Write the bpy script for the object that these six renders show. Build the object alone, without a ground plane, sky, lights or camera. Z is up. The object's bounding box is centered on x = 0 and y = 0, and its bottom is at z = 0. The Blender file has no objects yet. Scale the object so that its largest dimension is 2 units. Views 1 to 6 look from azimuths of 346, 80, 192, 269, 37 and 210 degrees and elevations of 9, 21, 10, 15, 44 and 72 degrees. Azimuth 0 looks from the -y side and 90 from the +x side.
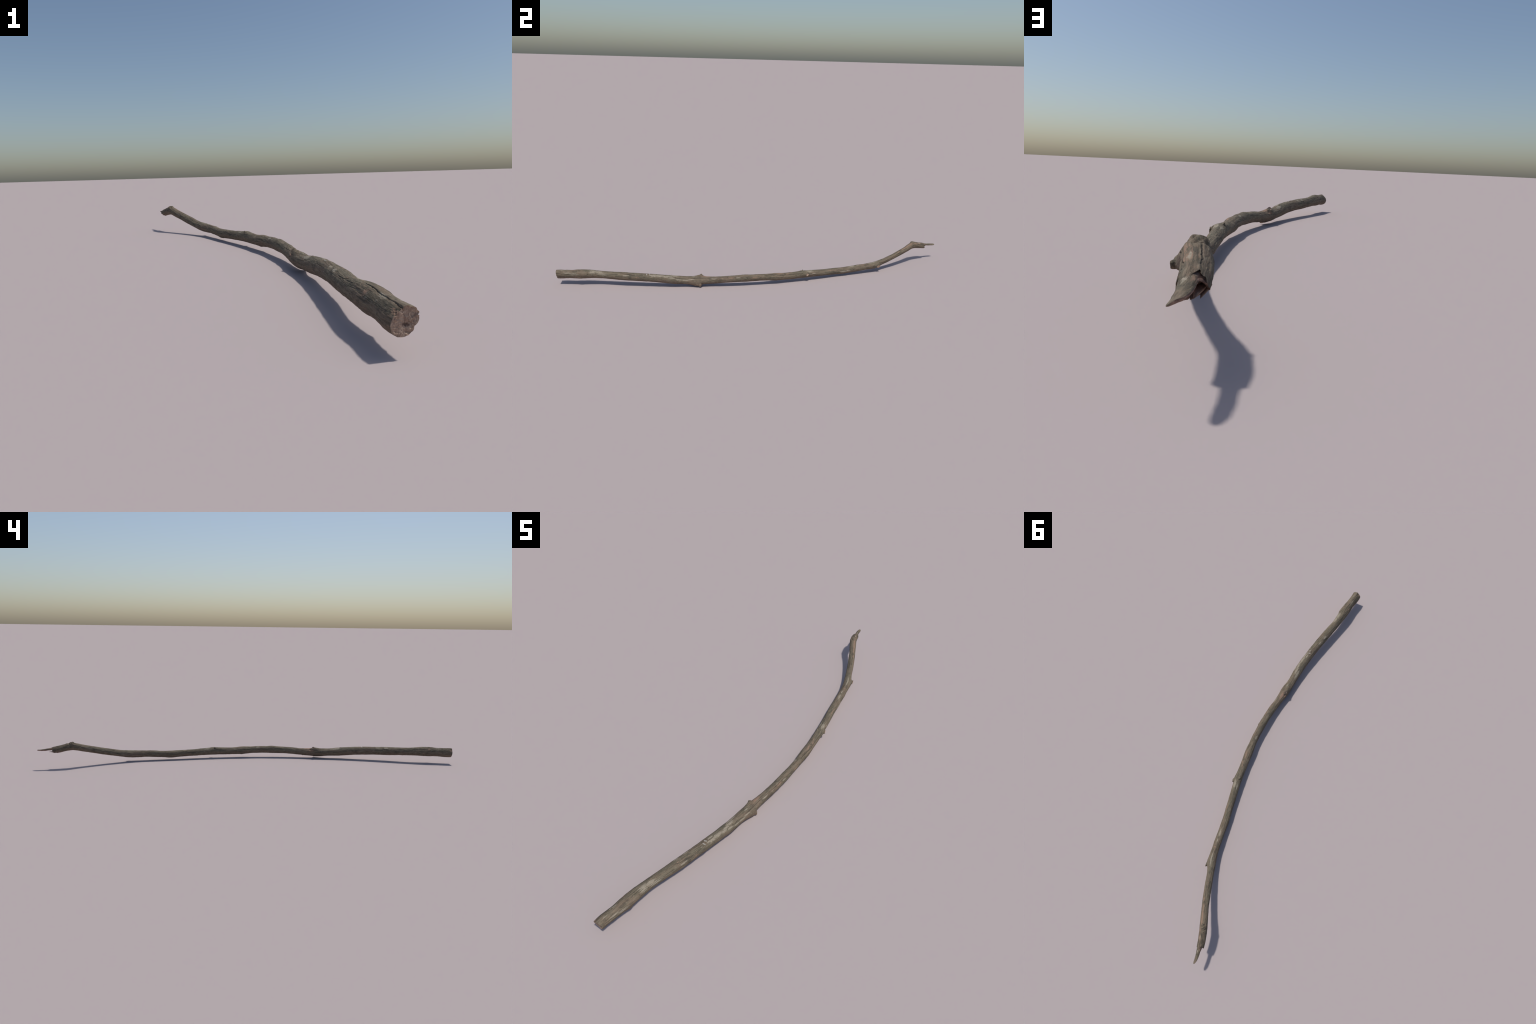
"""A weathered fallen branch: a long bent stem with bark, cut square at the thick
end and snapped into a splintered blade at the thin end, with stubs of side twigs."""
import bpy
import math
import numpy as np
from mathutils import Vector

# ------------------------------------------------------------------ stem control
# station: y, spine x, spine z, mean radius, and the two "oval" terms (cos2, sin2)
STATIONS = [
    (-1.000,  0.0211, 0.0507, 0.0209, -0.0005,  0.0016),
    (-0.975,  0.0228, 0.0507, 0.0208, -0.0003,  0.0013),
    (-0.925,  0.0299, 0.0518, 0.0200, -0.0002,  0.0010),
    (-0.900,  0.0330, 0.0523, 0.0218, -0.0001,  0.0010),
    (-0.850,  0.0378, 0.0532, 0.0210, -0.0000,  0.0012),
    (-0.800,  0.0438, 0.0507, 0.0185,  0.0001,  0.0011),
    (-0.700,  0.0642, 0.0468, 0.0197,  0.0002,  0.0010),
    (-0.600,  0.0823, 0.0436, 0.0193,  0.0001,  0.0005),
    (-0.500,  0.0966, 0.0380, 0.0199, -0.0001,  0.0011),
    (-0.450,  0.1018, 0.0333, 0.0203, -0.0002,  0.0005),
    (-0.400,  0.1036, 0.0295, 0.0187,  0.0001, -0.0003),
    (-0.325,  0.1099, 0.0271, 0.0205,  0.0007,  0.0003),
    (-0.300,  0.1114, 0.0273, 0.0189,  0.0005,  0.0002),
    (-0.250,  0.1163, 0.0283, 0.0168,  0.0002,  0.0001),
    (-0.200,  0.1216, 0.0321, 0.0168,  0.0001,  0.0006),
    (-0.150,  0.1242, 0.0343, 0.0163, -0.0002,  0.0005),
    (-0.100,  0.1248, 0.0356, 0.0171, -0.0007,  0.0008),
    (-0.075,  0.1242, 0.0357, 0.0160, -0.0008,  0.0010),
    (-0.050,  0.1237, 0.0360, 0.0163, -0.0007,  0.0011),
    ( 0.000,  0.1200, 0.0342, 0.0163, -0.0002,  0.0007),
    ( 0.050,  0.1143, 0.0323, 0.0184,  0.0001,  0.0006),
    ( 0.100,  0.1079, 0.0305, 0.0169,  0.0000,  0.0005),
    ( 0.200,  0.0933, 0.0317, 0.0172, -0.0007,  0.0006),
    ( 0.300,  0.0722, 0.0276, 0.0160, -0.0000,  0.0003),
    ( 0.375,  0.0560, 0.0258, 0.0162,  0.0000, -0.0001),
    ( 0.400,  0.0509, 0.0245, 0.0166,  0.0000, -0.0002),
    ( 0.450,  0.0423, 0.0263, 0.0157,  0.0001, -0.0004),
    ( 0.500,  0.0337, 0.0295, 0.0165, -0.0001, -0.0001),
    ( 0.525,  0.0289, 0.0304, 0.0158, -0.0000,  0.0002),
    ( 0.575,  0.0171, 0.0319, 0.0170,  0.0000,  0.0007),
    ( 0.600,  0.0078, 0.0334, 0.0169, -0.0001,  0.0007),
    ( 0.650, -0.0127, 0.0416, 0.0148, -0.0002,  0.0013),
    ( 0.700, -0.0329, 0.0531, 0.0148,  0.0000,  0.0020),
    ( 0.800, -0.0783, 0.0801, 0.0149, -0.0003,  0.0009),
    ( 0.850, -0.1038, 0.0936, 0.0163, -0.0002,  0.0001),
    ( 0.900, -0.1235, 0.0863, 0.0159,  0.0001,  0.0001),
    ( 0.950, -0.1370, 0.0748, 0.0138, -0.0000,  0.0007),
]
# the blade left after the snap: y, centre x, centre z, half width, half height, tilt(deg)
BLADE = [
    (0.900, -0.1200, 0.0910, 0.0145, 0.0102,  24),
    (0.915, -0.1230, 0.0892, 0.0125, 0.0092,  24),
    (0.930, -0.1278, 0.0882, 0.0102, 0.0068,  12),
    (0.940, -0.1312, 0.0868, 0.0090, 0.0058,   6),
    (0.950, -0.1341, 0.0859, 0.0084, 0.0052,   0),
    (0.960, -0.1365, 0.0845, 0.0081, 0.0050,  -8),
    (0.970, -0.1383, 0.0837, 0.0077, 0.0043, -14),
    (0.980, -0.1398, 0.0830, 0.0072, 0.0034, -21),
    (0.990, -0.1402, 0.0828, 0.0060, 0.0022, -30),
    (0.9965, -0.1402, 0.0828, 0.0042, 0.0014, -38),
    (0.9992, -0.1402, 0.0828, 0.0020, 0.0008, -42),
]
Y_SPLIT = 0.905           # stem / broken tip border

# swellings: y, angle(deg), height, length toward the butt, toward the tip, half width
SWELLINGS = [
    (-0.854,  15, 0.0026, 0.026, 0.005, 0.008),   # old knot near the butt
    (-0.892, -38, 0.0022, 0.012, 0.010, 0.007),
    (-0.319, 115, 0.0078, 0.026, 0.016, 0.0095),  # shoulders of the opposite twigs
    (-0.326, -52, 0.0085, 0.034, 0.009, 0.0110),
    ( 0.206,  24, 0.0055, 0.030, 0.006, 0.0130),
    ( 0.601,   2, 0.0066, 0.026, 0.010, 0.0115),
    ( 0.188, 116, 0.0016, 0.020, 0.010, 0.0060),
    ( 0.191, 114, 0.0052, 0.0022, 0.0014, 0.0018),  # thorn
    (-0.100,  12, 0.0026, 0.0100, 0.0020, 0.0035),
    (-0.458, 100, 0.0020, 0.0040, 0.0015, 0.0030),
    (-0.263, -94, 0.0022, 0.0060, 0.0025, 0.0025),
    ( 0.593, -65, 0.0022, 0.0100, 0.0030, 0.0030),
    ( 0.050, -40, 0.0012, 0.0100, 0.0060, 0.0060),
    ( 0.056,-108, 0.0012, 0.0120, 0.0050, 0.0060),
    ( 0.407,-106, 0.0010, 0.0200, 0.0200, 0.0070),
    ( 0.849,  95, 0.0060, 0.0060, 0.0080, 0.0065),  # callus on the bend
    ( 0.850, 122, 0.0044, 0.0050, 0.0050, 0.0050),
    ( 0.8665, 108, 0.0016, 0.0030, 0.0060, 0.0080),
    ( 0.8555, 100, 0.0020, 0.0018, 0.0022, 0.0090),
    ( 0.846,  78, 0.0030, 0.0040, 0.0040, 0.0040),
    ( 0.858, 116, 0.0030, 0.0050, 0.0060, 0.0045),
    ( 0.840, 100, 0.0020, 0.0040, 0.0040, 0.0040),
    ( 0.924, -12, 0.0016, 0.0060, 0.0040, 0.0040),
]
# pits: y, angle, depth, length, half width
PITS = [
    (-0.4545, 104, 0.0035, 0.0022, 0.0024), (0.1945, 118, 0.0045, 0.0020, 0.0040),
    (-0.896, 58, 0.0014, 0.003, 0.0025), (-0.850, 9, 0.0022, 0.003, 0.0025),
    (-0.310, 42, 0.0018, 0.003, 0.0022), (-0.098, 6, 0.0022, 0.003, 0.0025),
    (-0.424, 40, 0.0012, 0.003, 0.0025), (-0.888, 102, 0.0022, 0.003, 0.0022),
    (0.8468, 110, 0.0060, 0.0024, 0.0034), (0.8505, 84, 0.0050, 0.0020, 0.0020),
    (0.8628, 106, 0.0040, 0.0013, 0.0048), (0.8410, 88, 0.0030, 0.0018, 0.0025),
    (0.8540, 112, 0.0034, 0.0014, 0.0034), (0.8590, 124, 0.0030, 0.0014, 0.0030), (0.8600, 86, 0.0024, 0.0013, 0.0030),
    (-0.301, 132, 0.0055, 0.0040, 0.0045), (-0.311, 160, 0.0024, 0.0060, 0.0040),
    (0.761, 128, 0.0014, 0.004, 0.0016), (-0.861, 145, 0.0016, 0.012, 0.0020),
]
# drying cracks: width, depth, then (y, angle) along the line
CRACKS = [
    (0.0005, 0.0026, [(-1.002, 108), (-0.981, 101), (-0.964, 97), (-0.941, 100), (-0.911, 100), (-0.888, 99), (-0.863, 99), (-0.852, 92)]),
    (0.0005, 0.0008, [(-0.985, 147), (-0.951, 148), (-0.921, 149), (-0.893, 149), (-0.873, 153), (-0.826, 148), (-0.743, 145), (-0.661, 145)]),
    (0.0007, 0.0012, [(-0.790, 108), (-0.778, 112), (-0.764, 128), (-0.733, 133), (-0.715, 134)]),
    (0.0007, 0.0010, [(-0.830, 126), (-0.800, 124), (-0.770, 127)]),
    (0.0007, 0.0030, [(-1.002, 26), (-0.993, 26), (-0.953, 18), (-0.921, 15), (-0.895, 10)]),
    (0.0006, 0.0013, [(-0.842, 32), (-0.793, 25), (-0.741, 34), (-0.701, 33)]),
    (0.0006, 0.0012, [(-0.377, 46), (-0.339, 54), (-0.292, 56), (-0.242, 53), (-0.203, 53), (-0.154, 48), (-0.130, 47), (-0.086, 37)]),
    (0.0007, 0.0015, [(-0.020, 60), (0.002, 58), (0.032, 50), (0.071, 40), (0.108, 42), (0.151, 42), (0.193, 28)]),
    (0.0006, 0.0011, [(0.228, 7), (0.260, -4), (0.290, -12)]),
    (0.0007, 0.0014, [(0.607, 40), (0.642, 12), (0.698, 22), (0.728, 30), (0.760, 34)]),
    (0.0006, 0.0010, [(0.630, -8), (0.670, 2), (0.710, 10), (0.735, 12)]),
    (0.0008, 0.0018, [(0.806, 20), (0.866, 6), (0.896, 33), (0.921, 40)]),
    (0.0008, 0.0018, [(0.859, 104), (0.875, 107), (0.892, 109), (0.920, 115)]),
    (0.0006, 0.0010, [(-0.300, 120), (-0.274, 123), (-0.240, 130), (-0.207, 134)]),
    (0.0006, 0.0009, [(-0.62, 150), (-0.56, 146), (-0.50, 150)]),
    (0.0006, 0.0009, [(-0.70, -160), (-0.60, -150), (-0.52, -152)]),
    (0.0006, 0.0009, [(0.30, 160), (0.38, 152), (0.47, 155)]),
    (0.0006, 0.0009, [(-0.18, -120), (-0.08, -112), (0.02, -118)]),
    (0.0040, 0.0026, [(-1.002, -24), (-0.990, -22), (-0.975, -25), (-0.955, -24)]),
]

N_AROUND = 208
rng = np.random.default_rng(20)


def hermite(xs, ys, x):
    m = np.gradient(ys, xs)
    i = np.clip(np.searchsorted(xs, x) - 1, 0, len(xs) - 2)
    w = xs[i + 1] - xs[i]
    t = (x - xs[i]) / w
    return ((2*t**3 - 3*t**2 + 1) * ys[i] + (t**3 - 2*t**2 + t) * w * m[i]
            + (-2*t**3 + 3*t**2) * ys[i+1] + (t**3 - t**2) * w * m[i+1])


ST = np.array(STATIONS)
BL = np.array(BLADE)


def section(y):
    return [hermite(ST[:, 0], ST[:, k], np.clip(y, -1.01, 0.96)) for k in range(1, 6)]


def spine(y):
    cx, cz = section(y)[:2]
    return np.stack([cx, y, cz], -1)


def frames(y):
    """tangent, side and upward vectors of the spine (smoothed over the bends)"""
    e = 0.012
    t = spine(np.minimum(y + e, 0.955)) - spine(np.maximum(y - e, -1.005))
    t /= np.linalg.norm(t, axis=-1, keepdims=True)
    n = np.cross(t, np.array([0, 0, 1.0]))
    n /= np.linalg.norm(n, axis=-1, keepdims=True)
    return t, n, np.cross(n, t)


def ring_noise(a, b, cells, seed):
    """value noise; a runs along the stem (lattice units), b in 0..1 wraps around"""
    g = np.random.default_rng(seed).uniform(-1, 1, (int(a.max() - a.min()) + 6, cells))
    a = a - a.min() + 1
    ia = np.floor(a).astype(int); fa = a - ia
    bb = (b % 1.0) * cells
    ib = np.floor(bb).astype(int) % cells; fb = bb - np.floor(bb)
    fa = fa*fa*(3 - 2*fa); fb = fb*fb*(3 - 2*fb)
    ib2 = (ib + 1) % cells
    return ((g[ia, ib]*(1-fb) + g[ia, ib2]*fb)*(1-fa)
            + (g[ia+1, ib]*(1-fb) + g[ia+1, ib2]*fb)*fa)


def plane_noise(u, v, seed):
    g = np.random.default_rng(seed).uniform(-1, 1, (64, 64))
    iu, iv = np.floor(u).astype(int), np.floor(v).astype(int)
    fu, fv = smooth(u - iu), smooth(v - iv)
    G = lambda a, b: g[a % 64, b % 64]
    return ((G(iu, iv)*(1-fv) + G(iu, iv+1)*fv)*(1-fu) + (G(iu+1, iv)*(1-fv) + G(iu+1, iv+1)*fv)*fu)


def smooth(t):
    t = np.clip(t, 0, 1)
    return t*t*(3 - 2*t)


def ang(d):
    return (d + np.pi) % (2*np.pi) - np.pi


def surface(ys, th):
    """points of the weathered stem on the grid ys x th"""
    Y, A = np.meshgrid(ys, th, indexing='ij')
    cx, cz, r, c2, s2 = section(ys)
    rad = r[:, None] + 0.0004 + c2[:, None]*np.cos(2*A) + s2[:, None]*np.sin(2*A)
    rm = r[:, None]
    turn = A / (2*np.pi)
    # lazily twisting grain
    tw = turn + 0.05*np.sin(Y*3.0)
    lump = 0.00045*ring_noise(Y/0.045, tw, 5, 1) + 0.00030*ring_noise(Y/0.018, tw, 9, 2)
    grain = 0.00022*ring_noise(Y/0.030, tw, 30, 3) + 0.00016*ring_noise(Y/0.014, tw, 64, 4)
    rough = 0.00012*ring_noise(Y/0.003, tw, 60, 5)
    plates = 0.00035*smooth((ring_noise(Y/0.020, tw, 22, 15) + 0.6*ring_noise(Y/0.006, tw, 50, 16))/0.25)
    rad += lump + 0.9*grain + 1.3*rough + plates - 0.00017
    # stronger furrows on the bend and the head
    head = smooth((Y - 0.84)/0.03)*smooth((0.99 - Y)/0.05)
    rad += head*0.0005*ring_noise(Y/0.05, turn, 44, 6)
    # a raised plate of bark between the two big cracks of the butt
    edge = smooth((-0.845 - Y)/0.05)
    a1, a2 = np.radians(14 + 12*smooth((-0.90 - Y)/0.09)), np.radians(100)
    rad += 0.0009*edge*smooth((A - a1)/0.12)*smooth((a2 - A)/0.03)
    # bark chipped off the rim of the butt
    chip = smooth((-0.986 - Y)/0.010)*np.exp(-(ang(A - np.radians(128))/0.42)**4)
    rad -= 0.0030*chip*(0.7 + 0.6*ring_noise(Y/0.004, turn, 40, 7))
    rim = smooth((-0.990 - Y)/0.008)
    rad -= rim*(0.0003 + 0.0016*np.clip(ring_noise(Y/0.006, turn, 26, 17) - 0.1, 0, 1))
    for y0, a0, amp, back, front, half in SWELLINGS:
        dy = Y - y0
        s = np.where(dy < 0, back, front)
        arc = ang(A - math.radians(a0))*rm
        d2 = (dy/s)**2 + (arc/half)**2
        rad += amp*np.exp(-(d2 if half > 0.0046 else d2**0.75))
    for y0, a0, dep, ln, half in PITS:
        arc = ang(A - math.radians(a0))*rm
        rad -= dep*np.exp(-((Y - y0)/ln)**2 - (arc/half)**2)
    wob = 0.0007*ring_noise(Y/0.012, turn*0, 3, 8) + 0.0005*ring_noise(Y/0.004, turn*0, 3, 9)
    gap = np.zeros(Y.shape, bool)
    for w, dep, line in CRACKS:
        p = np.array(line); p = p[np.argsort(p[:, 0])]
        ac = np.radians(np.interp(Y, p[:, 0], p[:, 1]))
        inside = smooth((Y - p[0, 0])/0.012 + (1 if p[0, 0] < -1 else 0))*smooth((p[-1, 0] - Y)/0.014)
        arc = np.abs(ang(A - ac)*rm + wob)
        part = 0.85 + 0.30*ring_noise(Y/0.010, turn*0, 3, 10 + int(1e5*dep) + len(line))
        rad -= dep*inside*part*np.exp(-(arc/w)**2)
        if dep >= 0.0010 and w < 0.002:
            gap |= (arc < 0.75*w + 0.00015) & (inside*part > 0.55)
    # hair cracks scattered along the grain
    r2 = np.random.default_rng(77)
    for _ in range(150):
        y0, ln, a0 = r2.uniform(-0.99, 0.88), r2.uniform(0.008, 0.030), r2.uniform(-np.pi, np.pi)
        slant, dep, w = r2.uniform(-6, 6), r2.uniform(0.0003, 0.0008), r2.uniform(0.0003, 0.0006)
        i0, i1 = np.searchsorted(ys, [y0 - ln, y0 + ln])
        u = Y[i0:i1] - y0
        arc = np.abs(ang(A[i0:i1] - a0 - slant*u)*rm[i0:i1] + wob[i0:i1])
        rad[i0:i1] -= dep*smooth((ln - np.abs(u))/(0.5*ln))*np.exp(-(arc/w)**2)
    t, n, b = frames(ys)
    ctr = np.stack([cx, ys, cz], -1)
    full = (ctr[:, None] + rad[..., None]*(np.cos(A)[..., None]*n[:, None]
                                            + np.sin(A)[..., None]*b[:, None]))
    # butt is sawn in one plane
    flat = smooth((-0.965 - ys)/0.03)[:, None]
    full[..., 1] = full[..., 1]*(1 - flat) + Y*flat
    # ---- the snap: below a ragged line only the upper blade of bark and wood goes on
    bx, bz, hw, hh, tilt = [hermite(BL[:, 0], BL[:, k], np.clip(ys, 0.90, 0.9992))[:, None] for k in range(1, 6)]
    tilt = np.radians(tilt)*smooth((Y - 0.915)/0.02)
    S, Cc = np.sin(A - tilt), np.cos(A - tilt)
    under = np.where(S < 0, 0.90 + 0.12*ring_noise(Y/0.02, turn, 26, 11), 1.0)
    rag = 1 + 0.05*ring_noise(Y/0.006, turn, 14, 12)
    ex, ez = hw*Cc*rag, hh*S*under*rag
    blade = np.stack([bx + ex*np.cos(tilt) - ez*np.sin(tilt), Y,
                      bz + ex*np.sin(tilt) + ez*np.cos(tilt)], -1)
    deg = np.degrees(ang(A))
    bt = [-180, -160, -140, -115, -90, -60, -30, 0, 25, 40, 108, 118, 130, 145, 160, 180]
    bv = [0.928, 0.925, 0.910, 0.914, 0.919, 0.929, 0.933, 0.930, 0.928, 0.917, 0.918, 0.926, 0.926, 0.926, 0.929, 0.928]
    brk = (np.interp(deg, bt, bv)
           + 0.0028*ring_noise(Y*0, turn, 17, 13) + 0.0020*ring_noise(Y*0, turn, 41, 14))
    top = smooth((deg - 30)/12)*smooth((114 - deg)/6)
    k = (Y - brk)/(0.0040 + 0.016*top)
    m = smooth(k)
    pts = full*(1 - m[..., None]) + blade*m[..., None]
    trough = smooth((deg - 108)/8)*smooth((162 - deg)/10)
    pts[..., 1] -= (0.0045 + 0.0035*trough)*np.sin(np.pi*np.clip(k, 0, 1))*(1 - top)
    torn = ((k > 0.02) & (k < 0.98) & (top < 0.5)) | ((k >= 0.98) & (S < 0.10))
    return pts, torn & (Y > 0.905), gap


# ------------------------------------------------------------------ materials
def curve_node(nt, socket, xs, vs, lo, hi):
    """value read off a spline of the station table, from y in -1..1"""
    mr = nt.nodes.new('ShaderNodeMapRange')
    mr.inputs['From Min'].default_value = -1.0
    mr.inputs['From Max'].default_value = 1.0
    nt.links.new(socket, mr.inputs['Value'])
    fc = nt.nodes.new('ShaderNodeFloatCurve')
    c = fc.mapping.curves[0]
    pts = [((x + 1)/2, (v - lo)/(hi - lo)) for x, v in zip(xs, vs)]
    c.points[0].location = pts[0]
    c.points[1].location = pts[-1]
    for p in pts[1:-1]:
        c.points.new(*p)
    fc.mapping.update()
    nt.links.new(mr.outputs[0], fc.inputs['Value'])
    back = nt.nodes.new('ShaderNodeMapRange')
    back.inputs['To Min'].default_value = lo
    back.inputs['To Max'].default_value = hi
    nt.links.new(fc.outputs[0], back.inputs['Value'])
    return back.outputs[0]


class Tree:
    def __init__(self, name):
        self.mat = bpy.data.materials.new(name)
        self.mat.use_nodes = True
        self.nt = self.mat.node_tree
        self.bsdf = self.nt.nodes['Principled BSDF']
        self.bsdf.inputs['Specular IOR Level'].default_value = 0.25

    def link(self, a, b):
        self.nt.links.new(a, b)

    def put(self, sock, v):
        if hasattr(v, 'is_output'):
            self.link(v, sock)
        else:
            sock.default_value = v

    def math(self, op, a, b=0.0, clamp=False):
        n = self.nt.nodes.new('ShaderNodeMath'); n.operation = op; n.use_clamp = clamp
        self.put(n.inputs[0], a); self.put(n.inputs[1], b)
        return n.outputs[0]

    def vec(self, op, a, b=None):
        n = self.nt.nodes.new('ShaderNodeVectorMath'); n.operation = op
        self.put(n.inputs[0], a)
        if b is not None:
            self.put(n.inputs[1], b)
        return n.outputs['Value'] if op in ('LENGTH', 'DOT_PRODUCT') else n.outputs[0]

    def noise(self, v, scale, detail=4.0, rough=0.55, distort=0.0):
        n = self.nt.nodes.new('ShaderNodeTexNoise')
        self.link(v, n.inputs['Vector'])
        n.inputs['Scale'].default_value = scale
        n.inputs['Detail'].default_value = detail
        n.inputs['Roughness'].default_value = rough
        n.inputs['Distortion'].default_value = distort
        return n.outputs[0]

    def step(self, v, lo, hi, a=0.0, b=1.0):
        n = self.nt.nodes.new('ShaderNodeMapRange'); n.interpolation_type = 'SMOOTHSTEP'
        self.put(n.inputs['Value'], v)
        n.inputs['From Min'].default_value = lo
        n.inputs['From Max'].default_value = hi
        n.inputs['To Min'].default_value = a
        n.inputs['To Max'].default_value = b
        return n.outputs[0]

    def mix(self, fac, a, b, mode='MIX'):
        n = self.nt.nodes.new('ShaderNodeMix'); n.data_type = 'RGBA'; n.blend_type = mode
        self.put(n.inputs['Factor'], fac)
        ia = [s for s in n.inputs if s.type == 'RGBA']
        self.put(ia[0], a if hasattr(a, 'is_output') else (*a, 1))
        self.put(ia[1], b if hasattr(b, 'is_output') else (*b, 1))
        return [o for o in n.outputs if o.type == 'RGBA'][0]

    def straight(self):
        """object coordinates with the bend of the stem taken out: (side, along, up)"""
        tc = self.nt.nodes.new('ShaderNodeTexCoord')
        sp = self.nt.nodes.new('ShaderNodeSeparateXYZ')
        self.link(tc.outputs['Object'], sp.inputs[0])
        ys = list(ST[:, 0]) + [1.0]
        cx = curve_node(self.nt, sp.outputs[1], ys, list(ST[:, 1]) + [-0.140], -0.2, 0.2)
        cz = curve_node(self.nt, sp.outputs[1], ys, list(ST[:, 2]) + [0.075], 0.0, 0.2)
        cb = self.nt.nodes.new('ShaderNodeCombineXYZ')
        self.link(self.math('SUBTRACT', sp.outputs[0], cx), cb.inputs[0])
        self.link(sp.outputs[1], cb.inputs[1])
        self.link(self.math('SUBTRACT', sp.outputs[2], cz), cb.inputs[2])
        self.along = sp.outputs[1]
        return cb.outputs[0]

    def patches(self, p, spots):
        """distance field to a set of long spots on the stem: y, angle, half length, half width"""
        best = None
        for y0, a0, ln, wd in spots:
            r = float(section(np.array([y0]))[2][0])
            c = (r*math.cos(math.radians(a0)), y0, r*math.sin(math.radians(a0)))
            q = self.vec('MULTIPLY', self.vec('SUBTRACT', p, c), (1/wd, 1/ln, 1/wd))
            d = self.vec('LENGTH', q)
            best = d if best is None else self.math('MINIMUM', best, d)
        return best


# pale crusts of lichen and weathered bark: y, angle, half length, half width
PALE = [
    (-0.950, 34, 0.020, 0.0040), (-0.915, 20, 0.026, 0.0042), (-0.972, 70, 0.010, 0.0030),
    (-0.931, 104, 0.014, 0.0030), (-0.826, 64, 0.020, 0.0060), (-0.830, 36, 0.016, 0.0060),
    (-0.800, 58, 0.022, 0.0060), (-0.785, 30, 0.036, 0.0045), (-0.674, 33, 0.019, 0.0034),
    (-0.562, 90, 0.004, 0.0040), (-0.541, 86, 0.012, 0.0034), (-0.545, 54, 0.022, 0.0050),
    (-0.515, 58, 0.022, 0.0065), (-0.485, 50, 0.016, 0.0050), (-0.458, 42, 0.018, 0.0040),
    (-0.470, 70, 0.014, 0.0040), (-0.445, 82, 0.022, 0.0055), (-0.425, 24, 0.018, 0.0035),
    (-0.395, 20, 0.022, 0.0035), (-0.365, 34, 0.018, 0.0026), (-0.355, 82, 0.008, 0.0030),
    (-0.430, 122, 0.026, 0.0060), (-0.257, 45, 0.015, 0.0034), (0.222, 66, 0.022, 0.0072),
    (0.245, 22, 0.014, 0.0030), (0.229, 121, 0.015, 0.0040), (0.412, 0, 0.022, 0.0040),
    (0.436, 8, 0.012, 0.0034), (0.458, 80, 0.019, 0.0042), (0.495, 84, 0.010, 0.0028),
    (0.580, 78, 0.031, 0.0042), (-0.680, 122, 0.010, 0.0050), (-0.932, 106, 0.016, 0.0045),
    (-0.640, 118, 0.012, 0.0035), (-0.03, 118, 0.012, 0.0040), (0.895, 60, 0.008, 0.0030),
    (0.945, 70, 0.010, 0.0040), (0.790, 150, 0.030, 0.0020), (-0.14, 40, 0.010, 0.0025),
]
# bark rubbed away to the reddish layer beneath
RUBBED = [
    (-0.886, 138, 0.010, 0.0045), (-0.992, -14, 0.006, 0.0040), (-0.993, 134, 0.009, 0.0070), (0.340, 50, 0.020, 0.0026),
    (0.366, 40, 0.014, 0.0024), (0.124, 78, 0.010, 0.0026), (0.106, 60, 0.010, 0.0028),
    (-0.294, 94, 0.028, 0.0050), (-0.172, 40, 0.016, 0.0028), (-0.292, 104, 0.022, 0.0060),
    (0.719, 38, 0.018, 0.0026), (0.748, 59, 0.014, 0.0042), (0.784, 64, 0.020, 0.0045),
    (0.812, 64, 0.020, 0.0050), (0.836, 56, 0.014, 0.0050), (0.866, 46, 0.014, 0.0050),
    (0.897, 62, 0.014, 0.0055), (-0.788, 86, 0.006, 0.0022), (-0.687, 71, 0.004, 0.0022),
    (-0.305, 150, 0.014, 0.0060), (0.525, 74, 0.004, 0.0060), (0.680, 90, 0.004, 0.0026),
    (0.07, 70, 0.020, 0.0040), (-0.06, 20, 0.020, 0.0030), (0.940, 100, 0.010, 0.0030),
    (0.39, 20, 0.010, 0.0020), (-0.73, 8, 0.008, 0.0022), (-0.62, 20, 0.012, 0.0018),
]


DROPPINGS = [(-0.576, 76, 0.0016, 0.0035), (-0.574, 60, 0.0018, 0.0035), (-0.563, 96, 0.0030, 0.0020), (-0.561, 80, 0.0026, 0.0022)]


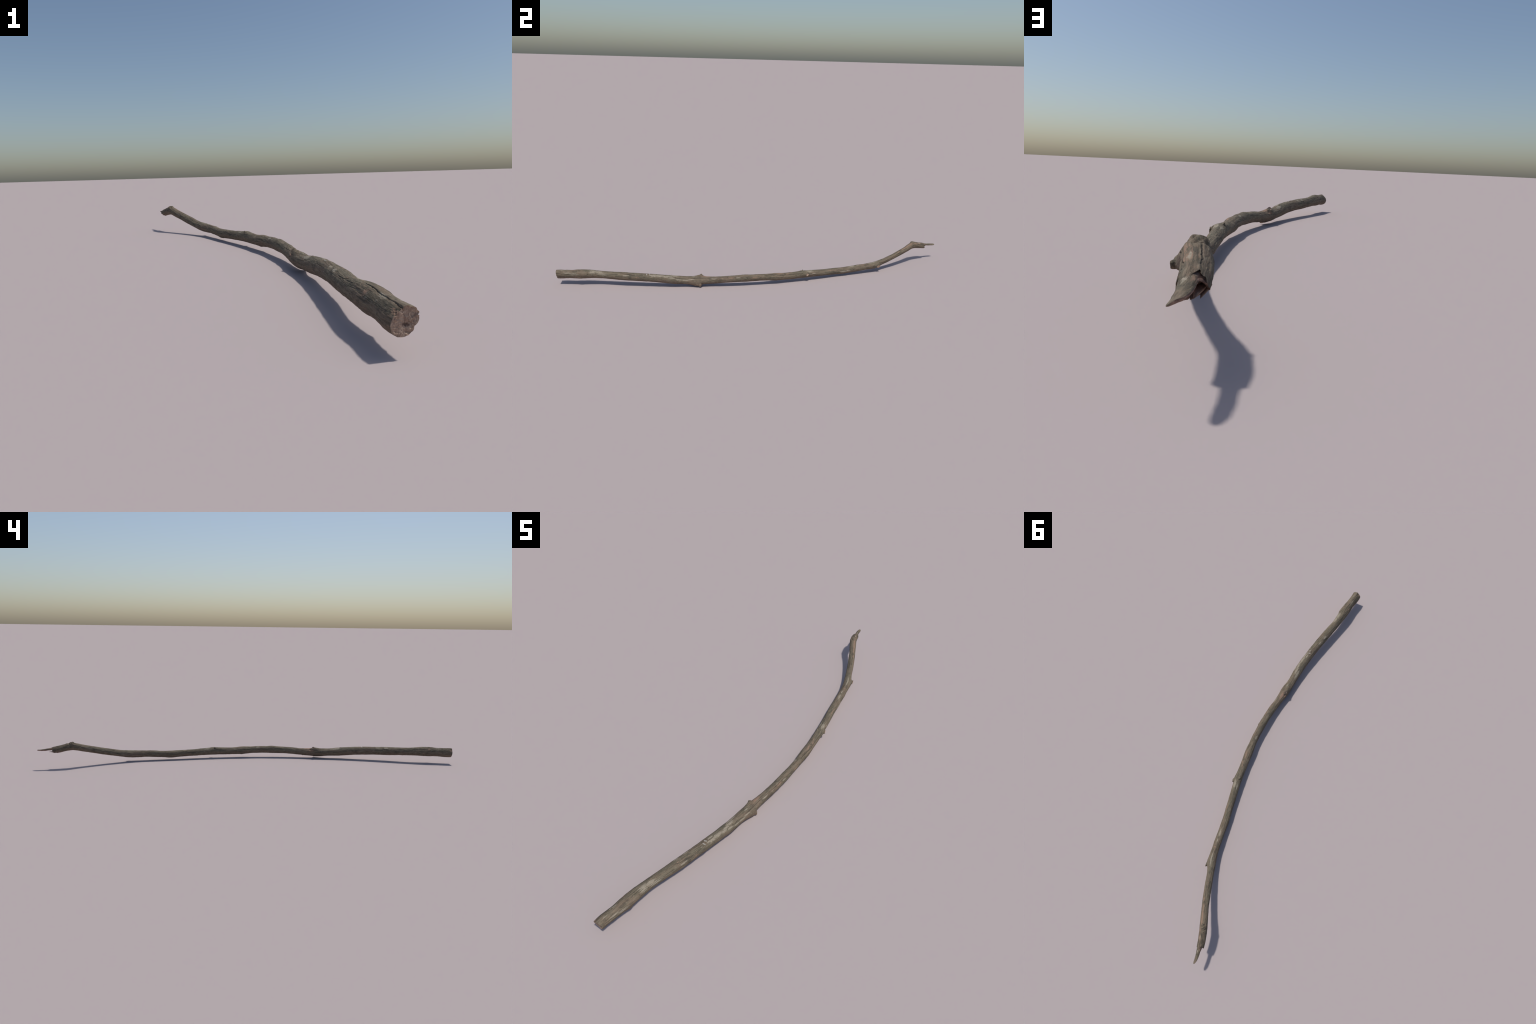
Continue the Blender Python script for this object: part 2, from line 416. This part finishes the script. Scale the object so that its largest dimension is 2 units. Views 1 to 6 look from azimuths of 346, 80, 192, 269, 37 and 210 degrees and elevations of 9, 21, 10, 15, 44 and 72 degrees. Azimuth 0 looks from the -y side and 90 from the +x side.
def bark_material():
    t = Tree('weathered_bark')
    p = t.straight()
    lengthwise = t.vec('MULTIPLY', p, (1.0, 0.10, 1.0))
    streaky = t.vec('MULTIPLY', p, (1.0, 0.035, 1.0))
    n_fine = t.noise(lengthwise, 420, 5, 0.65)
    n_streak = t.noise(streaky, 330, 5, 0.6)
    n_mid = t.noise(lengthwise, 90, 4, 0.6)
    n_big = t.noise(t.vec('MULTIPLY', p, (1.0, 0.45, 1.0)), 26, 4, 0.6)
    n_grit = t.noise(p, 520, 3, 0.7)
    # olive-grey to brown-grey weathered skin
    col = t.mix(t.step(n_big, 0.42, 0.58), (0.166, 0.141, 0.102), (0.186, 0.143, 0.106))
    col = t.mix(t.step(n_mid, 0.50, 0.62, 0, 0.7), col, (0.100, 0.092, 0.068))
    col = t.mix(t.step(n_fine, 0.50, 0.64, 0, 0.60), col, (0.245, 0.210, 0.160))
    col = t.mix(t.step(n_streak, 0.53, 0.63, 0, 0.65), col, (0.060, 0.051, 0.038))
    n_str2 = t.noise(t.vec('MULTIPLY', t.vec('ADD', p, (2.3, 0.2, 8.8)), (1.0, 0.07, 1.0)), 170, 5, 0.65)
    col = t.mix(t.step(n_str2, 0.54, 0.62, 0, 0.6), col, (0.072, 0.060, 0.044))
    col = t.mix(t.step(n_str2, 0.44, 0.36, 0, 0.5), col, (0.215, 0.182, 0.134))
    # grey-green algae bloom
    n_alg = t.noise(t.vec('MULTIPLY', t.vec('ADD', p, (3.1, 0.7, 1.3)), (1.0, 0.3, 1.0)), 34, 5, 0.6)
    col = t.mix(t.step(n_alg, 0.48, 0.62, 0, 0.28), col, (0.132, 0.124, 0.094))
    # sooty blotches broken up by the grain
    n_sm = t.noise(t.vec('MULTIPLY', t.vec('ADD', p, (1.7, 2.9, 6.1)), (1.0, 0.4, 1.0)), 85, 6, 0.72)
    col = t.mix(t.step(n_sm, 0.52, 0.64, 0, 0.6), col, (0.058, 0.054, 0.045))
    # scattered reddish flecks where the outer skin is gone
    n_fl = t.noise(t.vec('MULTIPLY', t.vec('ADD', p, (0.4, 5.0, 2.2)), (1.0, 0.35, 1.0)), 170, 5, 0.75)
    n_w0 = t.noise(t.vec('MULTIPLY', t.vec('ADD', p, (4.4, 3.3, 0.9)), (1.0, 0.4, 1.0)), 110, 5, 0.7)
    sep = t.nt.nodes.new('ShaderNodeSeparateXYZ')
    t.link(p, sep.inputs[0])
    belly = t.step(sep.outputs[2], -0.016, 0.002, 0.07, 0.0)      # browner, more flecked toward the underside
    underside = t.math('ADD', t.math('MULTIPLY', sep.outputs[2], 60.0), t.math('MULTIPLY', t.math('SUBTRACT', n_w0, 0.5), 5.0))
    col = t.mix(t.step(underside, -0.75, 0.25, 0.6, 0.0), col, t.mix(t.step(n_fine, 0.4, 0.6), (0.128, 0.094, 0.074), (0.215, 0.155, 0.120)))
    col = t.mix(t.step(t.math('ADD', n_fl, belly), 0.58, 0.68, 0, 0.65), col, (0.270, 0.182, 0.134))
    n_w1 = t.noise(lengthwise, 260, 6, 0.75)
    n_w2 = t.noise(t.vec('MULTIPLY', p, (1.0, 0.25, 1.0)), 700, 3, 0.7)
    # rubbed places
    warp = t.math('ADD', t.math('MULTIPLY', t.math('SUBTRACT', n_w1, 0.5), 4.0),
                  t.math('MULTIPLY', t.math('SUBTRACT', n_w2, 0.5), 2.0))
    d = t.math('ADD', t.patches(p, RUBBED), warp)
    col = t.mix(t.step(d, 0.50, 1.10, 0.9, 0.0), col, t.mix(n_w2, (0.220, 0.140, 0.100), (0.350, 0.240, 0.180)))
    # pale crusts
    warp2 = t.math('ADD', t.math('MULTIPLY', t.math('SUBTRACT', t.noise(streaky, 300, 5, 0.7), 0.5), 2.6),
                   t.math('MULTIPLY', t.math('SUBTRACT', n_w2, 0.5), 1.6))
    d2 = t.math('ADD', t.patches(p, PALE), warp2)
    m = t.step(d2, 0.78, 1.02, 0.88, 0.0)
    col = t.mix(m, col, t.mix(t.step(n_grit, 0.35, 0.65), (0.22, 0.200, 0.155), (0.40, 0.350, 0.285)))
    # small flecks of lichen anywhere
    n_li = t.noise(t.vec('MULTIPLY', t.vec('ADD', p, (7.4, 1.0, 4.2)), (1.0, 0.4, 1.0)), 130, 5, 0.7)
    col = t.mix(t.step(n_li, 0.60, 0.68, 0, 0.6), col, (0.265, 0.240, 0.190))
    col = t.mix(1.0, col, (0.95, 0.93, 0.89), 'MULTIPLY')
    # two white droppings
    d3 = t.math('ADD', t.patches(p, DROPPINGS), t.math('MULTIPLY', t.math('SUBTRACT', n_w2, 0.5), 1.6))
    col = t.mix(t.step(d3, 0.7, 1.1, 0.9, 0.0), col, (0.46, 0.45, 0.42))
    t.link(col, t.bsdf.inputs['Base Color'])
    t.bsdf.inputs['Roughness'].default_value = 0.85
    b = t.nt.nodes.new('ShaderNodeBump')
    b.inputs['Strength'].default_value = 0.55
    b.inputs['Distance'].default_value = 0.0012
    t.link(t.math('ADD', n_fine, t.math('SUBTRACT', t.math('MULTIPLY', n_grit, 0.5), n_streak)), b.inputs['Height'])
    t.link(b.outputs[0], t.bsdf.inputs['Normal'])
    return t.mat


def wood_material(name, dark, mid, light, stretch, hollow=None):
    t = Tree(name)
    tc = t.nt.nodes.new('ShaderNodeTexCoord')
    p = tc.outputs['Object']
    q = t.vec('MULTIPLY', p, stretch)
    n1 = t.noise(q, 160, 5, 0.65, 0.8)
    n2 = t.noise(q, 480, 4, 0.65)
    n3 = t.noise(p, 60, 3, 0.6)
    col = t.mix(t.step(n1, 0.38, 0.62), dark, mid)
    col = t.mix(t.step(n2, 0.50, 0.72, 0, 0.8), col, light)
    col = t.mix(t.step(n3, 0.52, 0.62, 0, 0.55), col, dark)
    if hollow:
        d = t.vec('LENGTH', t.vec('MULTIPLY', t.vec('SUBTRACT', p, hollow), (1/0.0065, 1/0.02, 1/0.0035)))
        d = t.math('ADD', d, t.math('MULTIPLY', t.math('SUBTRACT', n2, 0.5), 1.8))
        col = t.mix(t.step(d, 0.5, 1.25, 0.75, 0.0), col, (0.075, 0.040, 0.032))
    t.link(col, t.bsdf.inputs['Base Color'])
    t.bsdf.inputs['Roughness'].default_value = 0.8
    b = t.nt.nodes.new('ShaderNodeBump')
    b.inputs['Strength'].default_value = 0.6
    b.inputs['Distance'].default_value = 0.001
    t.link(t.math('ADD', n1, n2), b.inputs['Height'])
    t.link(b.outputs[0], t.bsdf.inputs['Normal'])
    return t.mat


BARK = bark_material()
SAWN = wood_material('sawn_wood', (0.270, 0.182, 0.136), (0.470, 0.342, 0.256), (0.610, 0.470, 0.355), (1, 1, 0.45), (0.0250, -1.0, 0.0465))
SPLIT = wood_material('split_wood', (0.140, 0.084, 0.066), (0.260, 0.168, 0.130), (0.410, 0.285, 0.212), (1, 0.15, 1))
FRESH = wood_material('fresh_cut_wood', (0.300, 0.200, 0.140), (0.440, 0.300, 0.215), (0.520, 0.380, 0.280), (1, 1, 1))

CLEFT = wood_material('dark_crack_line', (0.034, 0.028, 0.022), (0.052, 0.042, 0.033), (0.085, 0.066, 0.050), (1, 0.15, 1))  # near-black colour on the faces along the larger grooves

# ------------------------------------------------------------------ meshes
root = bpy.data.objects.new('branch', None)
root['label'] = 'long crooked weathered dead branch with broken splintered tip'
root['category'] = 'branch'
bpy.context.scene.collection.objects.link(root)


def add_mesh(name, verts, faces, mats, index=None, parent=None, normals=None):
    me = bpy.data.meshes.new(name)
    verts = np.asarray(verts, np.float32)
    quads = np.asarray(faces, np.int32)
    me.vertices.add(len(verts)); me.vertices.foreach_set('co', verts.ravel())
    me.loops.add(quads.size); me.loops.foreach_set('vertex_index', quads.ravel())
    me.polygons.add(len(quads))
    me.polygons.foreach_set('loop_start', np.arange(0, quads.size, quads.shape[1], dtype=np.int32))
    for m in mats:
        me.materials.append(m)
    if index is not None:
        me.polygons.foreach_set('material_index', np.asarray(index, np.int32))
    me.polygons.foreach_set('use_smooth', np.ones(len(quads), bool))
    me.update(calc_edges=True)
    me.validate()
    if normals is not None:
        me.normals_split_custom_set_from_vertices([tuple(n) for n in normals])
    ob = bpy.data.objects.new(name, me)
    bpy.context.scene.collection.objects.link(ob)
    ob.parent = parent or root
    return ob


def grid_faces(nr, nc):
    i = np.arange(nr - 1)[:, None]*nc
    j = np.arange(nc)[None]
    k = (j + 1) % nc
    return np.stack([i + j, i + k, i + nc + k, i + nc + j], -1).reshape(-1, 4)


def grid_normals(P):
    du = np.roll(P, -1, 1) - np.roll(P, 1, 1)
    dv = np.gradient(P, axis=0)
    n = np.cross(du, dv)
    n /= np.linalg.norm(n, axis=-1, keepdims=True) + 1e-12
    return n


ys = np.concatenate([np.arange(-0.9987, 0.82, 0.00095), np.arange(0.82, 0.9993, 0.00050)])
th = np.arange(N_AROUND)*2*np.pi/N_AROUND
P, wood, gap = surface(ys, th)
# the butt is sawn slightly askew: the upper rim stands further out
skew = smooth((-0.965 - ys)/0.03)[:, None]
P[..., 1] += skew*np.clip(0.0505 - (P[..., 2] - 0.0205), -0.01, 0.05)*0.13*0.9 - skew*0.0012
NRM = grid_normals(P)
cut_row = int(np.searchsorted(ys, Y_SPLIT))
wface = np.where(wood, 1, np.where(gap, 2, 0))[:-1]


def patch_rows(name, r0, r1, close=False):
    rows = P[r0:r1]
    v = rows.reshape(-1, 3)
    n = NRM[r0:r1].reshape(-1, 3)
    f = grid_faces(r1 - r0, N_AROUND)
    ix = wface[r0:r1 - 1].reshape(-1).astype(int)
    return v, f, ix, n


v, f, ix, n = patch_rows('stem', 0, cut_row + 1)
stem = add_mesh('stem', v, f, [BARK, SPLIT, CLEFT], ix, normals=n)

v, f, ix, n = patch_rows('broken_tip', cut_row, len(ys))
tip = add_mesh('broken_tip', v, f, [BARK, SPLIT, CLEFT], ix, normals=n)


def fan_mesh(name, ring, rows, depth, mats, seed, centre=None, parent=None, normal=(0, -1, 0), rough=0.0006, dent=None, lip=None):
    """a rough disc filling a closed ring, sunk and wrinkled toward its middle"""
    r = np.random.default_rng(seed)
    ring = np.asarray(ring)
    c = ring.mean(0) if centre is None else np.asarray(centre)
    nrm = np.asarray(normal, float); nrm /= np.linalg.norm(nrm)
    e1 = np.cross(nrm, [0.3, 0.2, 0.93]); e1 /= np.linalg.norm(e1)
    e2 = np.cross(nrm, e1)
    m = len(ring)
    out = [ring]
    a = np.arange(m)/m
    Adeg = a*360
    for k in range(1, rows + 1):
        s = 1 - k/(rows + 0.35)
        q = c + (ring - c)*s
        u, w2 = q @ e1, q @ e2
        w = rough*(plane_noise(u/0.0045, w2/0.0028, seed) + 0.7*plane_noise(u/0.0016, w2/0.0012, seed + 1))
        sink = depth*(1 - s**2.2)
        if lip is not None:
            sink = sink + lip[2]*smooth((Adeg - lip[0])/8)*smooth((lip[1] - Adeg)/5)*min(1, k/2)*smooth((s - 0.30)/0.55)
        if dent is not None:
            sink = sink + dent[3]*np.exp(-(((q - np.array(dent[:3]))/np.array(dent[4:7]))**2).sum(1))
        pts = q + nrm*(w*min(1, k/2) - sink)[:, None]
        out.append(pts)
    V = np.vstack(out + [(out[-1].mean(0))[None]])
    F = grid_faces(rows + 1, m)
    F = F[:, ::-1]
    lastr = rows*m
    tris = np.array([(lastr + (j + 1) % m, lastr + j, len(V) - 1) for j in range(m)])
    me = bpy.data.meshes.new(name)
    me.from_pydata([tuple(x) for x in V], [], [tuple(x) for x in F] + [tuple(x) for x in tris])
    for mm in mats:
        me.materials.append(mm)
    for q in me.polygons:
        q.use_smooth = True
    me.update()
    ob = bpy.data.objects.new(name, me)
    bpy.context.scene.collection.objects.link(ob)
    ob.parent = parent or root
    return ob


fan_mesh('cut_end', P[0], 34, 0.0012, [SAWN], 31, rough=0.0009,
         dent=(0.0250, -0.998, 0.0465, 0.0035, 0.006, 1.0, 0.0035), lip=(24, 104, 0.0028))
fan_mesh('tip_point', P[-1], 2, -0.0008, [BARK], 32, normal=(0, 1, 0), rough=0.0).parent = tip


def stub(base_y, end, r0, r1, seed, end_mat, end_dir=None, slant=0.0, rim=0.0, sides=40, rows=26,
         dish=0.001, flat=1.0, peak=0.0):
    """a short side twig leaving the stem at base_y and ending at the point `end`"""
    b = spine(np.array([base_y]))[0]
    e = np.array(end, float)
    ax = e - b
    L = np.linalg.norm(ax); ax /= L
    s1 = np.cross(ax, [0, 0, 1.0]); s1 /= np.linalg.norm(s1)
    s2 = np.cross(s1, ax)
    nd = ax if end_dir is None else np.array(end_dir, float)/np.linalg.norm(end_dir)
    a = np.arange(sides)/sides
    A = a*2*np.pi
    rings = []
    for k in range(rows):
        t = k/(rows - 1)
        rad = r0 + (r1 - r0)*t**0.8
        rr = rad*(1 + 0.09*ring_noise(np.full(sides, t*4), a, 7, seed) + 0.05*ring_noise(np.full(sides, t*8), a, 17, seed + 1))
        rr = rr + rim*np.exp(-((t - 0.93)/0.06)**2)
        if t > 0.94:
            rr = rr*(1 - 0.10*((t - 0.94)/0.06)**2)
        off = np.cos(A)[:, None]*s1*rr[:, None] + flat*np.sin(A)[:, None]*s2*rr[:, None]
        c = b + ax*L*t
        # lean the outer rings into the plane of the end face
        lean = smooth(np.array([(t - 0.45)/0.55]))[0]
        slide = -(off @ nd)/max(0.35, nd @ ax)
        jag = 0.0009*ring_noise(np.full(sides, 2.0), a, 13, seed + 2)*lean
        off = off + (slide*lean + jag)[:, None]*ax
        if peak:
            off = off + (lean*peak*np.clip(off @ s2/rad, 0, 1)**2)[:, None]*ax
        rings.append(c + off)
    V = np.array(rings)
    ob = add_mesh('twig_stub', V.reshape(-1, 3), grid_faces(rows, sides), [BARK], None,
                  normals=None)
    me = ob.data
    fan_mesh('stub_wood', V[-1], 7, dish, [end_mat], seed + 5, parent=ob, normal=nd, rough=0.0004)
    return ob


stub(0.583, (0.0308, 0.6125, 0.0312), 0.0135, 0.0070, 41, FRESH, end_dir=(1.0, 0.25, -0.1), dish=0.0006)
stub(0.188, (0.1163, 0.2085, 0.0365), 0.0120, 0.0066, 51, SAWN, end_dir=(1.0, 0.30, 0.15), rim=0.0006, dish=0.0016)
stub(-0.342, (0.0980, -0.3125, 0.0515), 0.0125, 0.0070, 61, SAWN, end_dir=(-0.45, 0.75, 0.48), dish=0.0010)
stub(-0.352, (0.1280, -0.3185, 0.0080), 0.0125, 0.0098, 71, SAWN, end_dir=(0.40, 0.80, -0.35), dish=0.0014)


def splinter(base, point, w, h, seed, mat):
    """a ragged wedge of split wood tapering from base to point"""
    b, e = np.array(base, float), np.array(point, float)
    ax = e - b
    L = np.linalg.norm(ax); ax /= L
    s1 = np.cross(ax, [0, 0, 1.0]); s1 /= np.linalg.norm(s1)
    s2 = np.cross(s1, ax)
    sides, rows = 14, 16
    a = np.arange(sides)/sides
    A = a*2*np.pi
    R = []
    for k in range(rows):
        t = k/(rows - 1)
        taper = (1 - t**1.6)*0.95 + 0.05
        q = 1 + 0.25*ring_noise(np.full(sides, t*3), a, 5, seed)
        off = np.cos(A)[:, None]*s1*w*taper*q[:, None] + np.sin(A)[:, None]*s2*h*taper*q[:, None]
        R.append(b + ax*L*t + off)
    R = np.array(R)
    ob = add_mesh('splinter', R.reshape(-1, 3), grid_faces(rows, sides), [mat])
    fan_mesh('splinter_point', R[-1], 1, 0.0, [mat], seed, parent=ob, normal=ax, rough=0)
    return ob


splinter((-0.1310, 0.900, 0.0785), (-0.1401, 0.9475, 0.0748), 0.0062, 0.0040, 81, SPLIT)
splinter((-0.1260, 0.900, 0.0735), (-0.1335, 0.9380, 0.0710), 0.0070, 0.0030, 82, SPLIT)
splinter((-0.1210, 0.905, 0.0770), (-0.1235, 0.9370, 0.0735), 0.0042, 0.0028, 83, SPLIT)
splinter((-0.1340, 0.895, 0.0760), (-0.1385, 0.9270, 0.0700), 0.0045, 0.0028, 84, SPLIT)
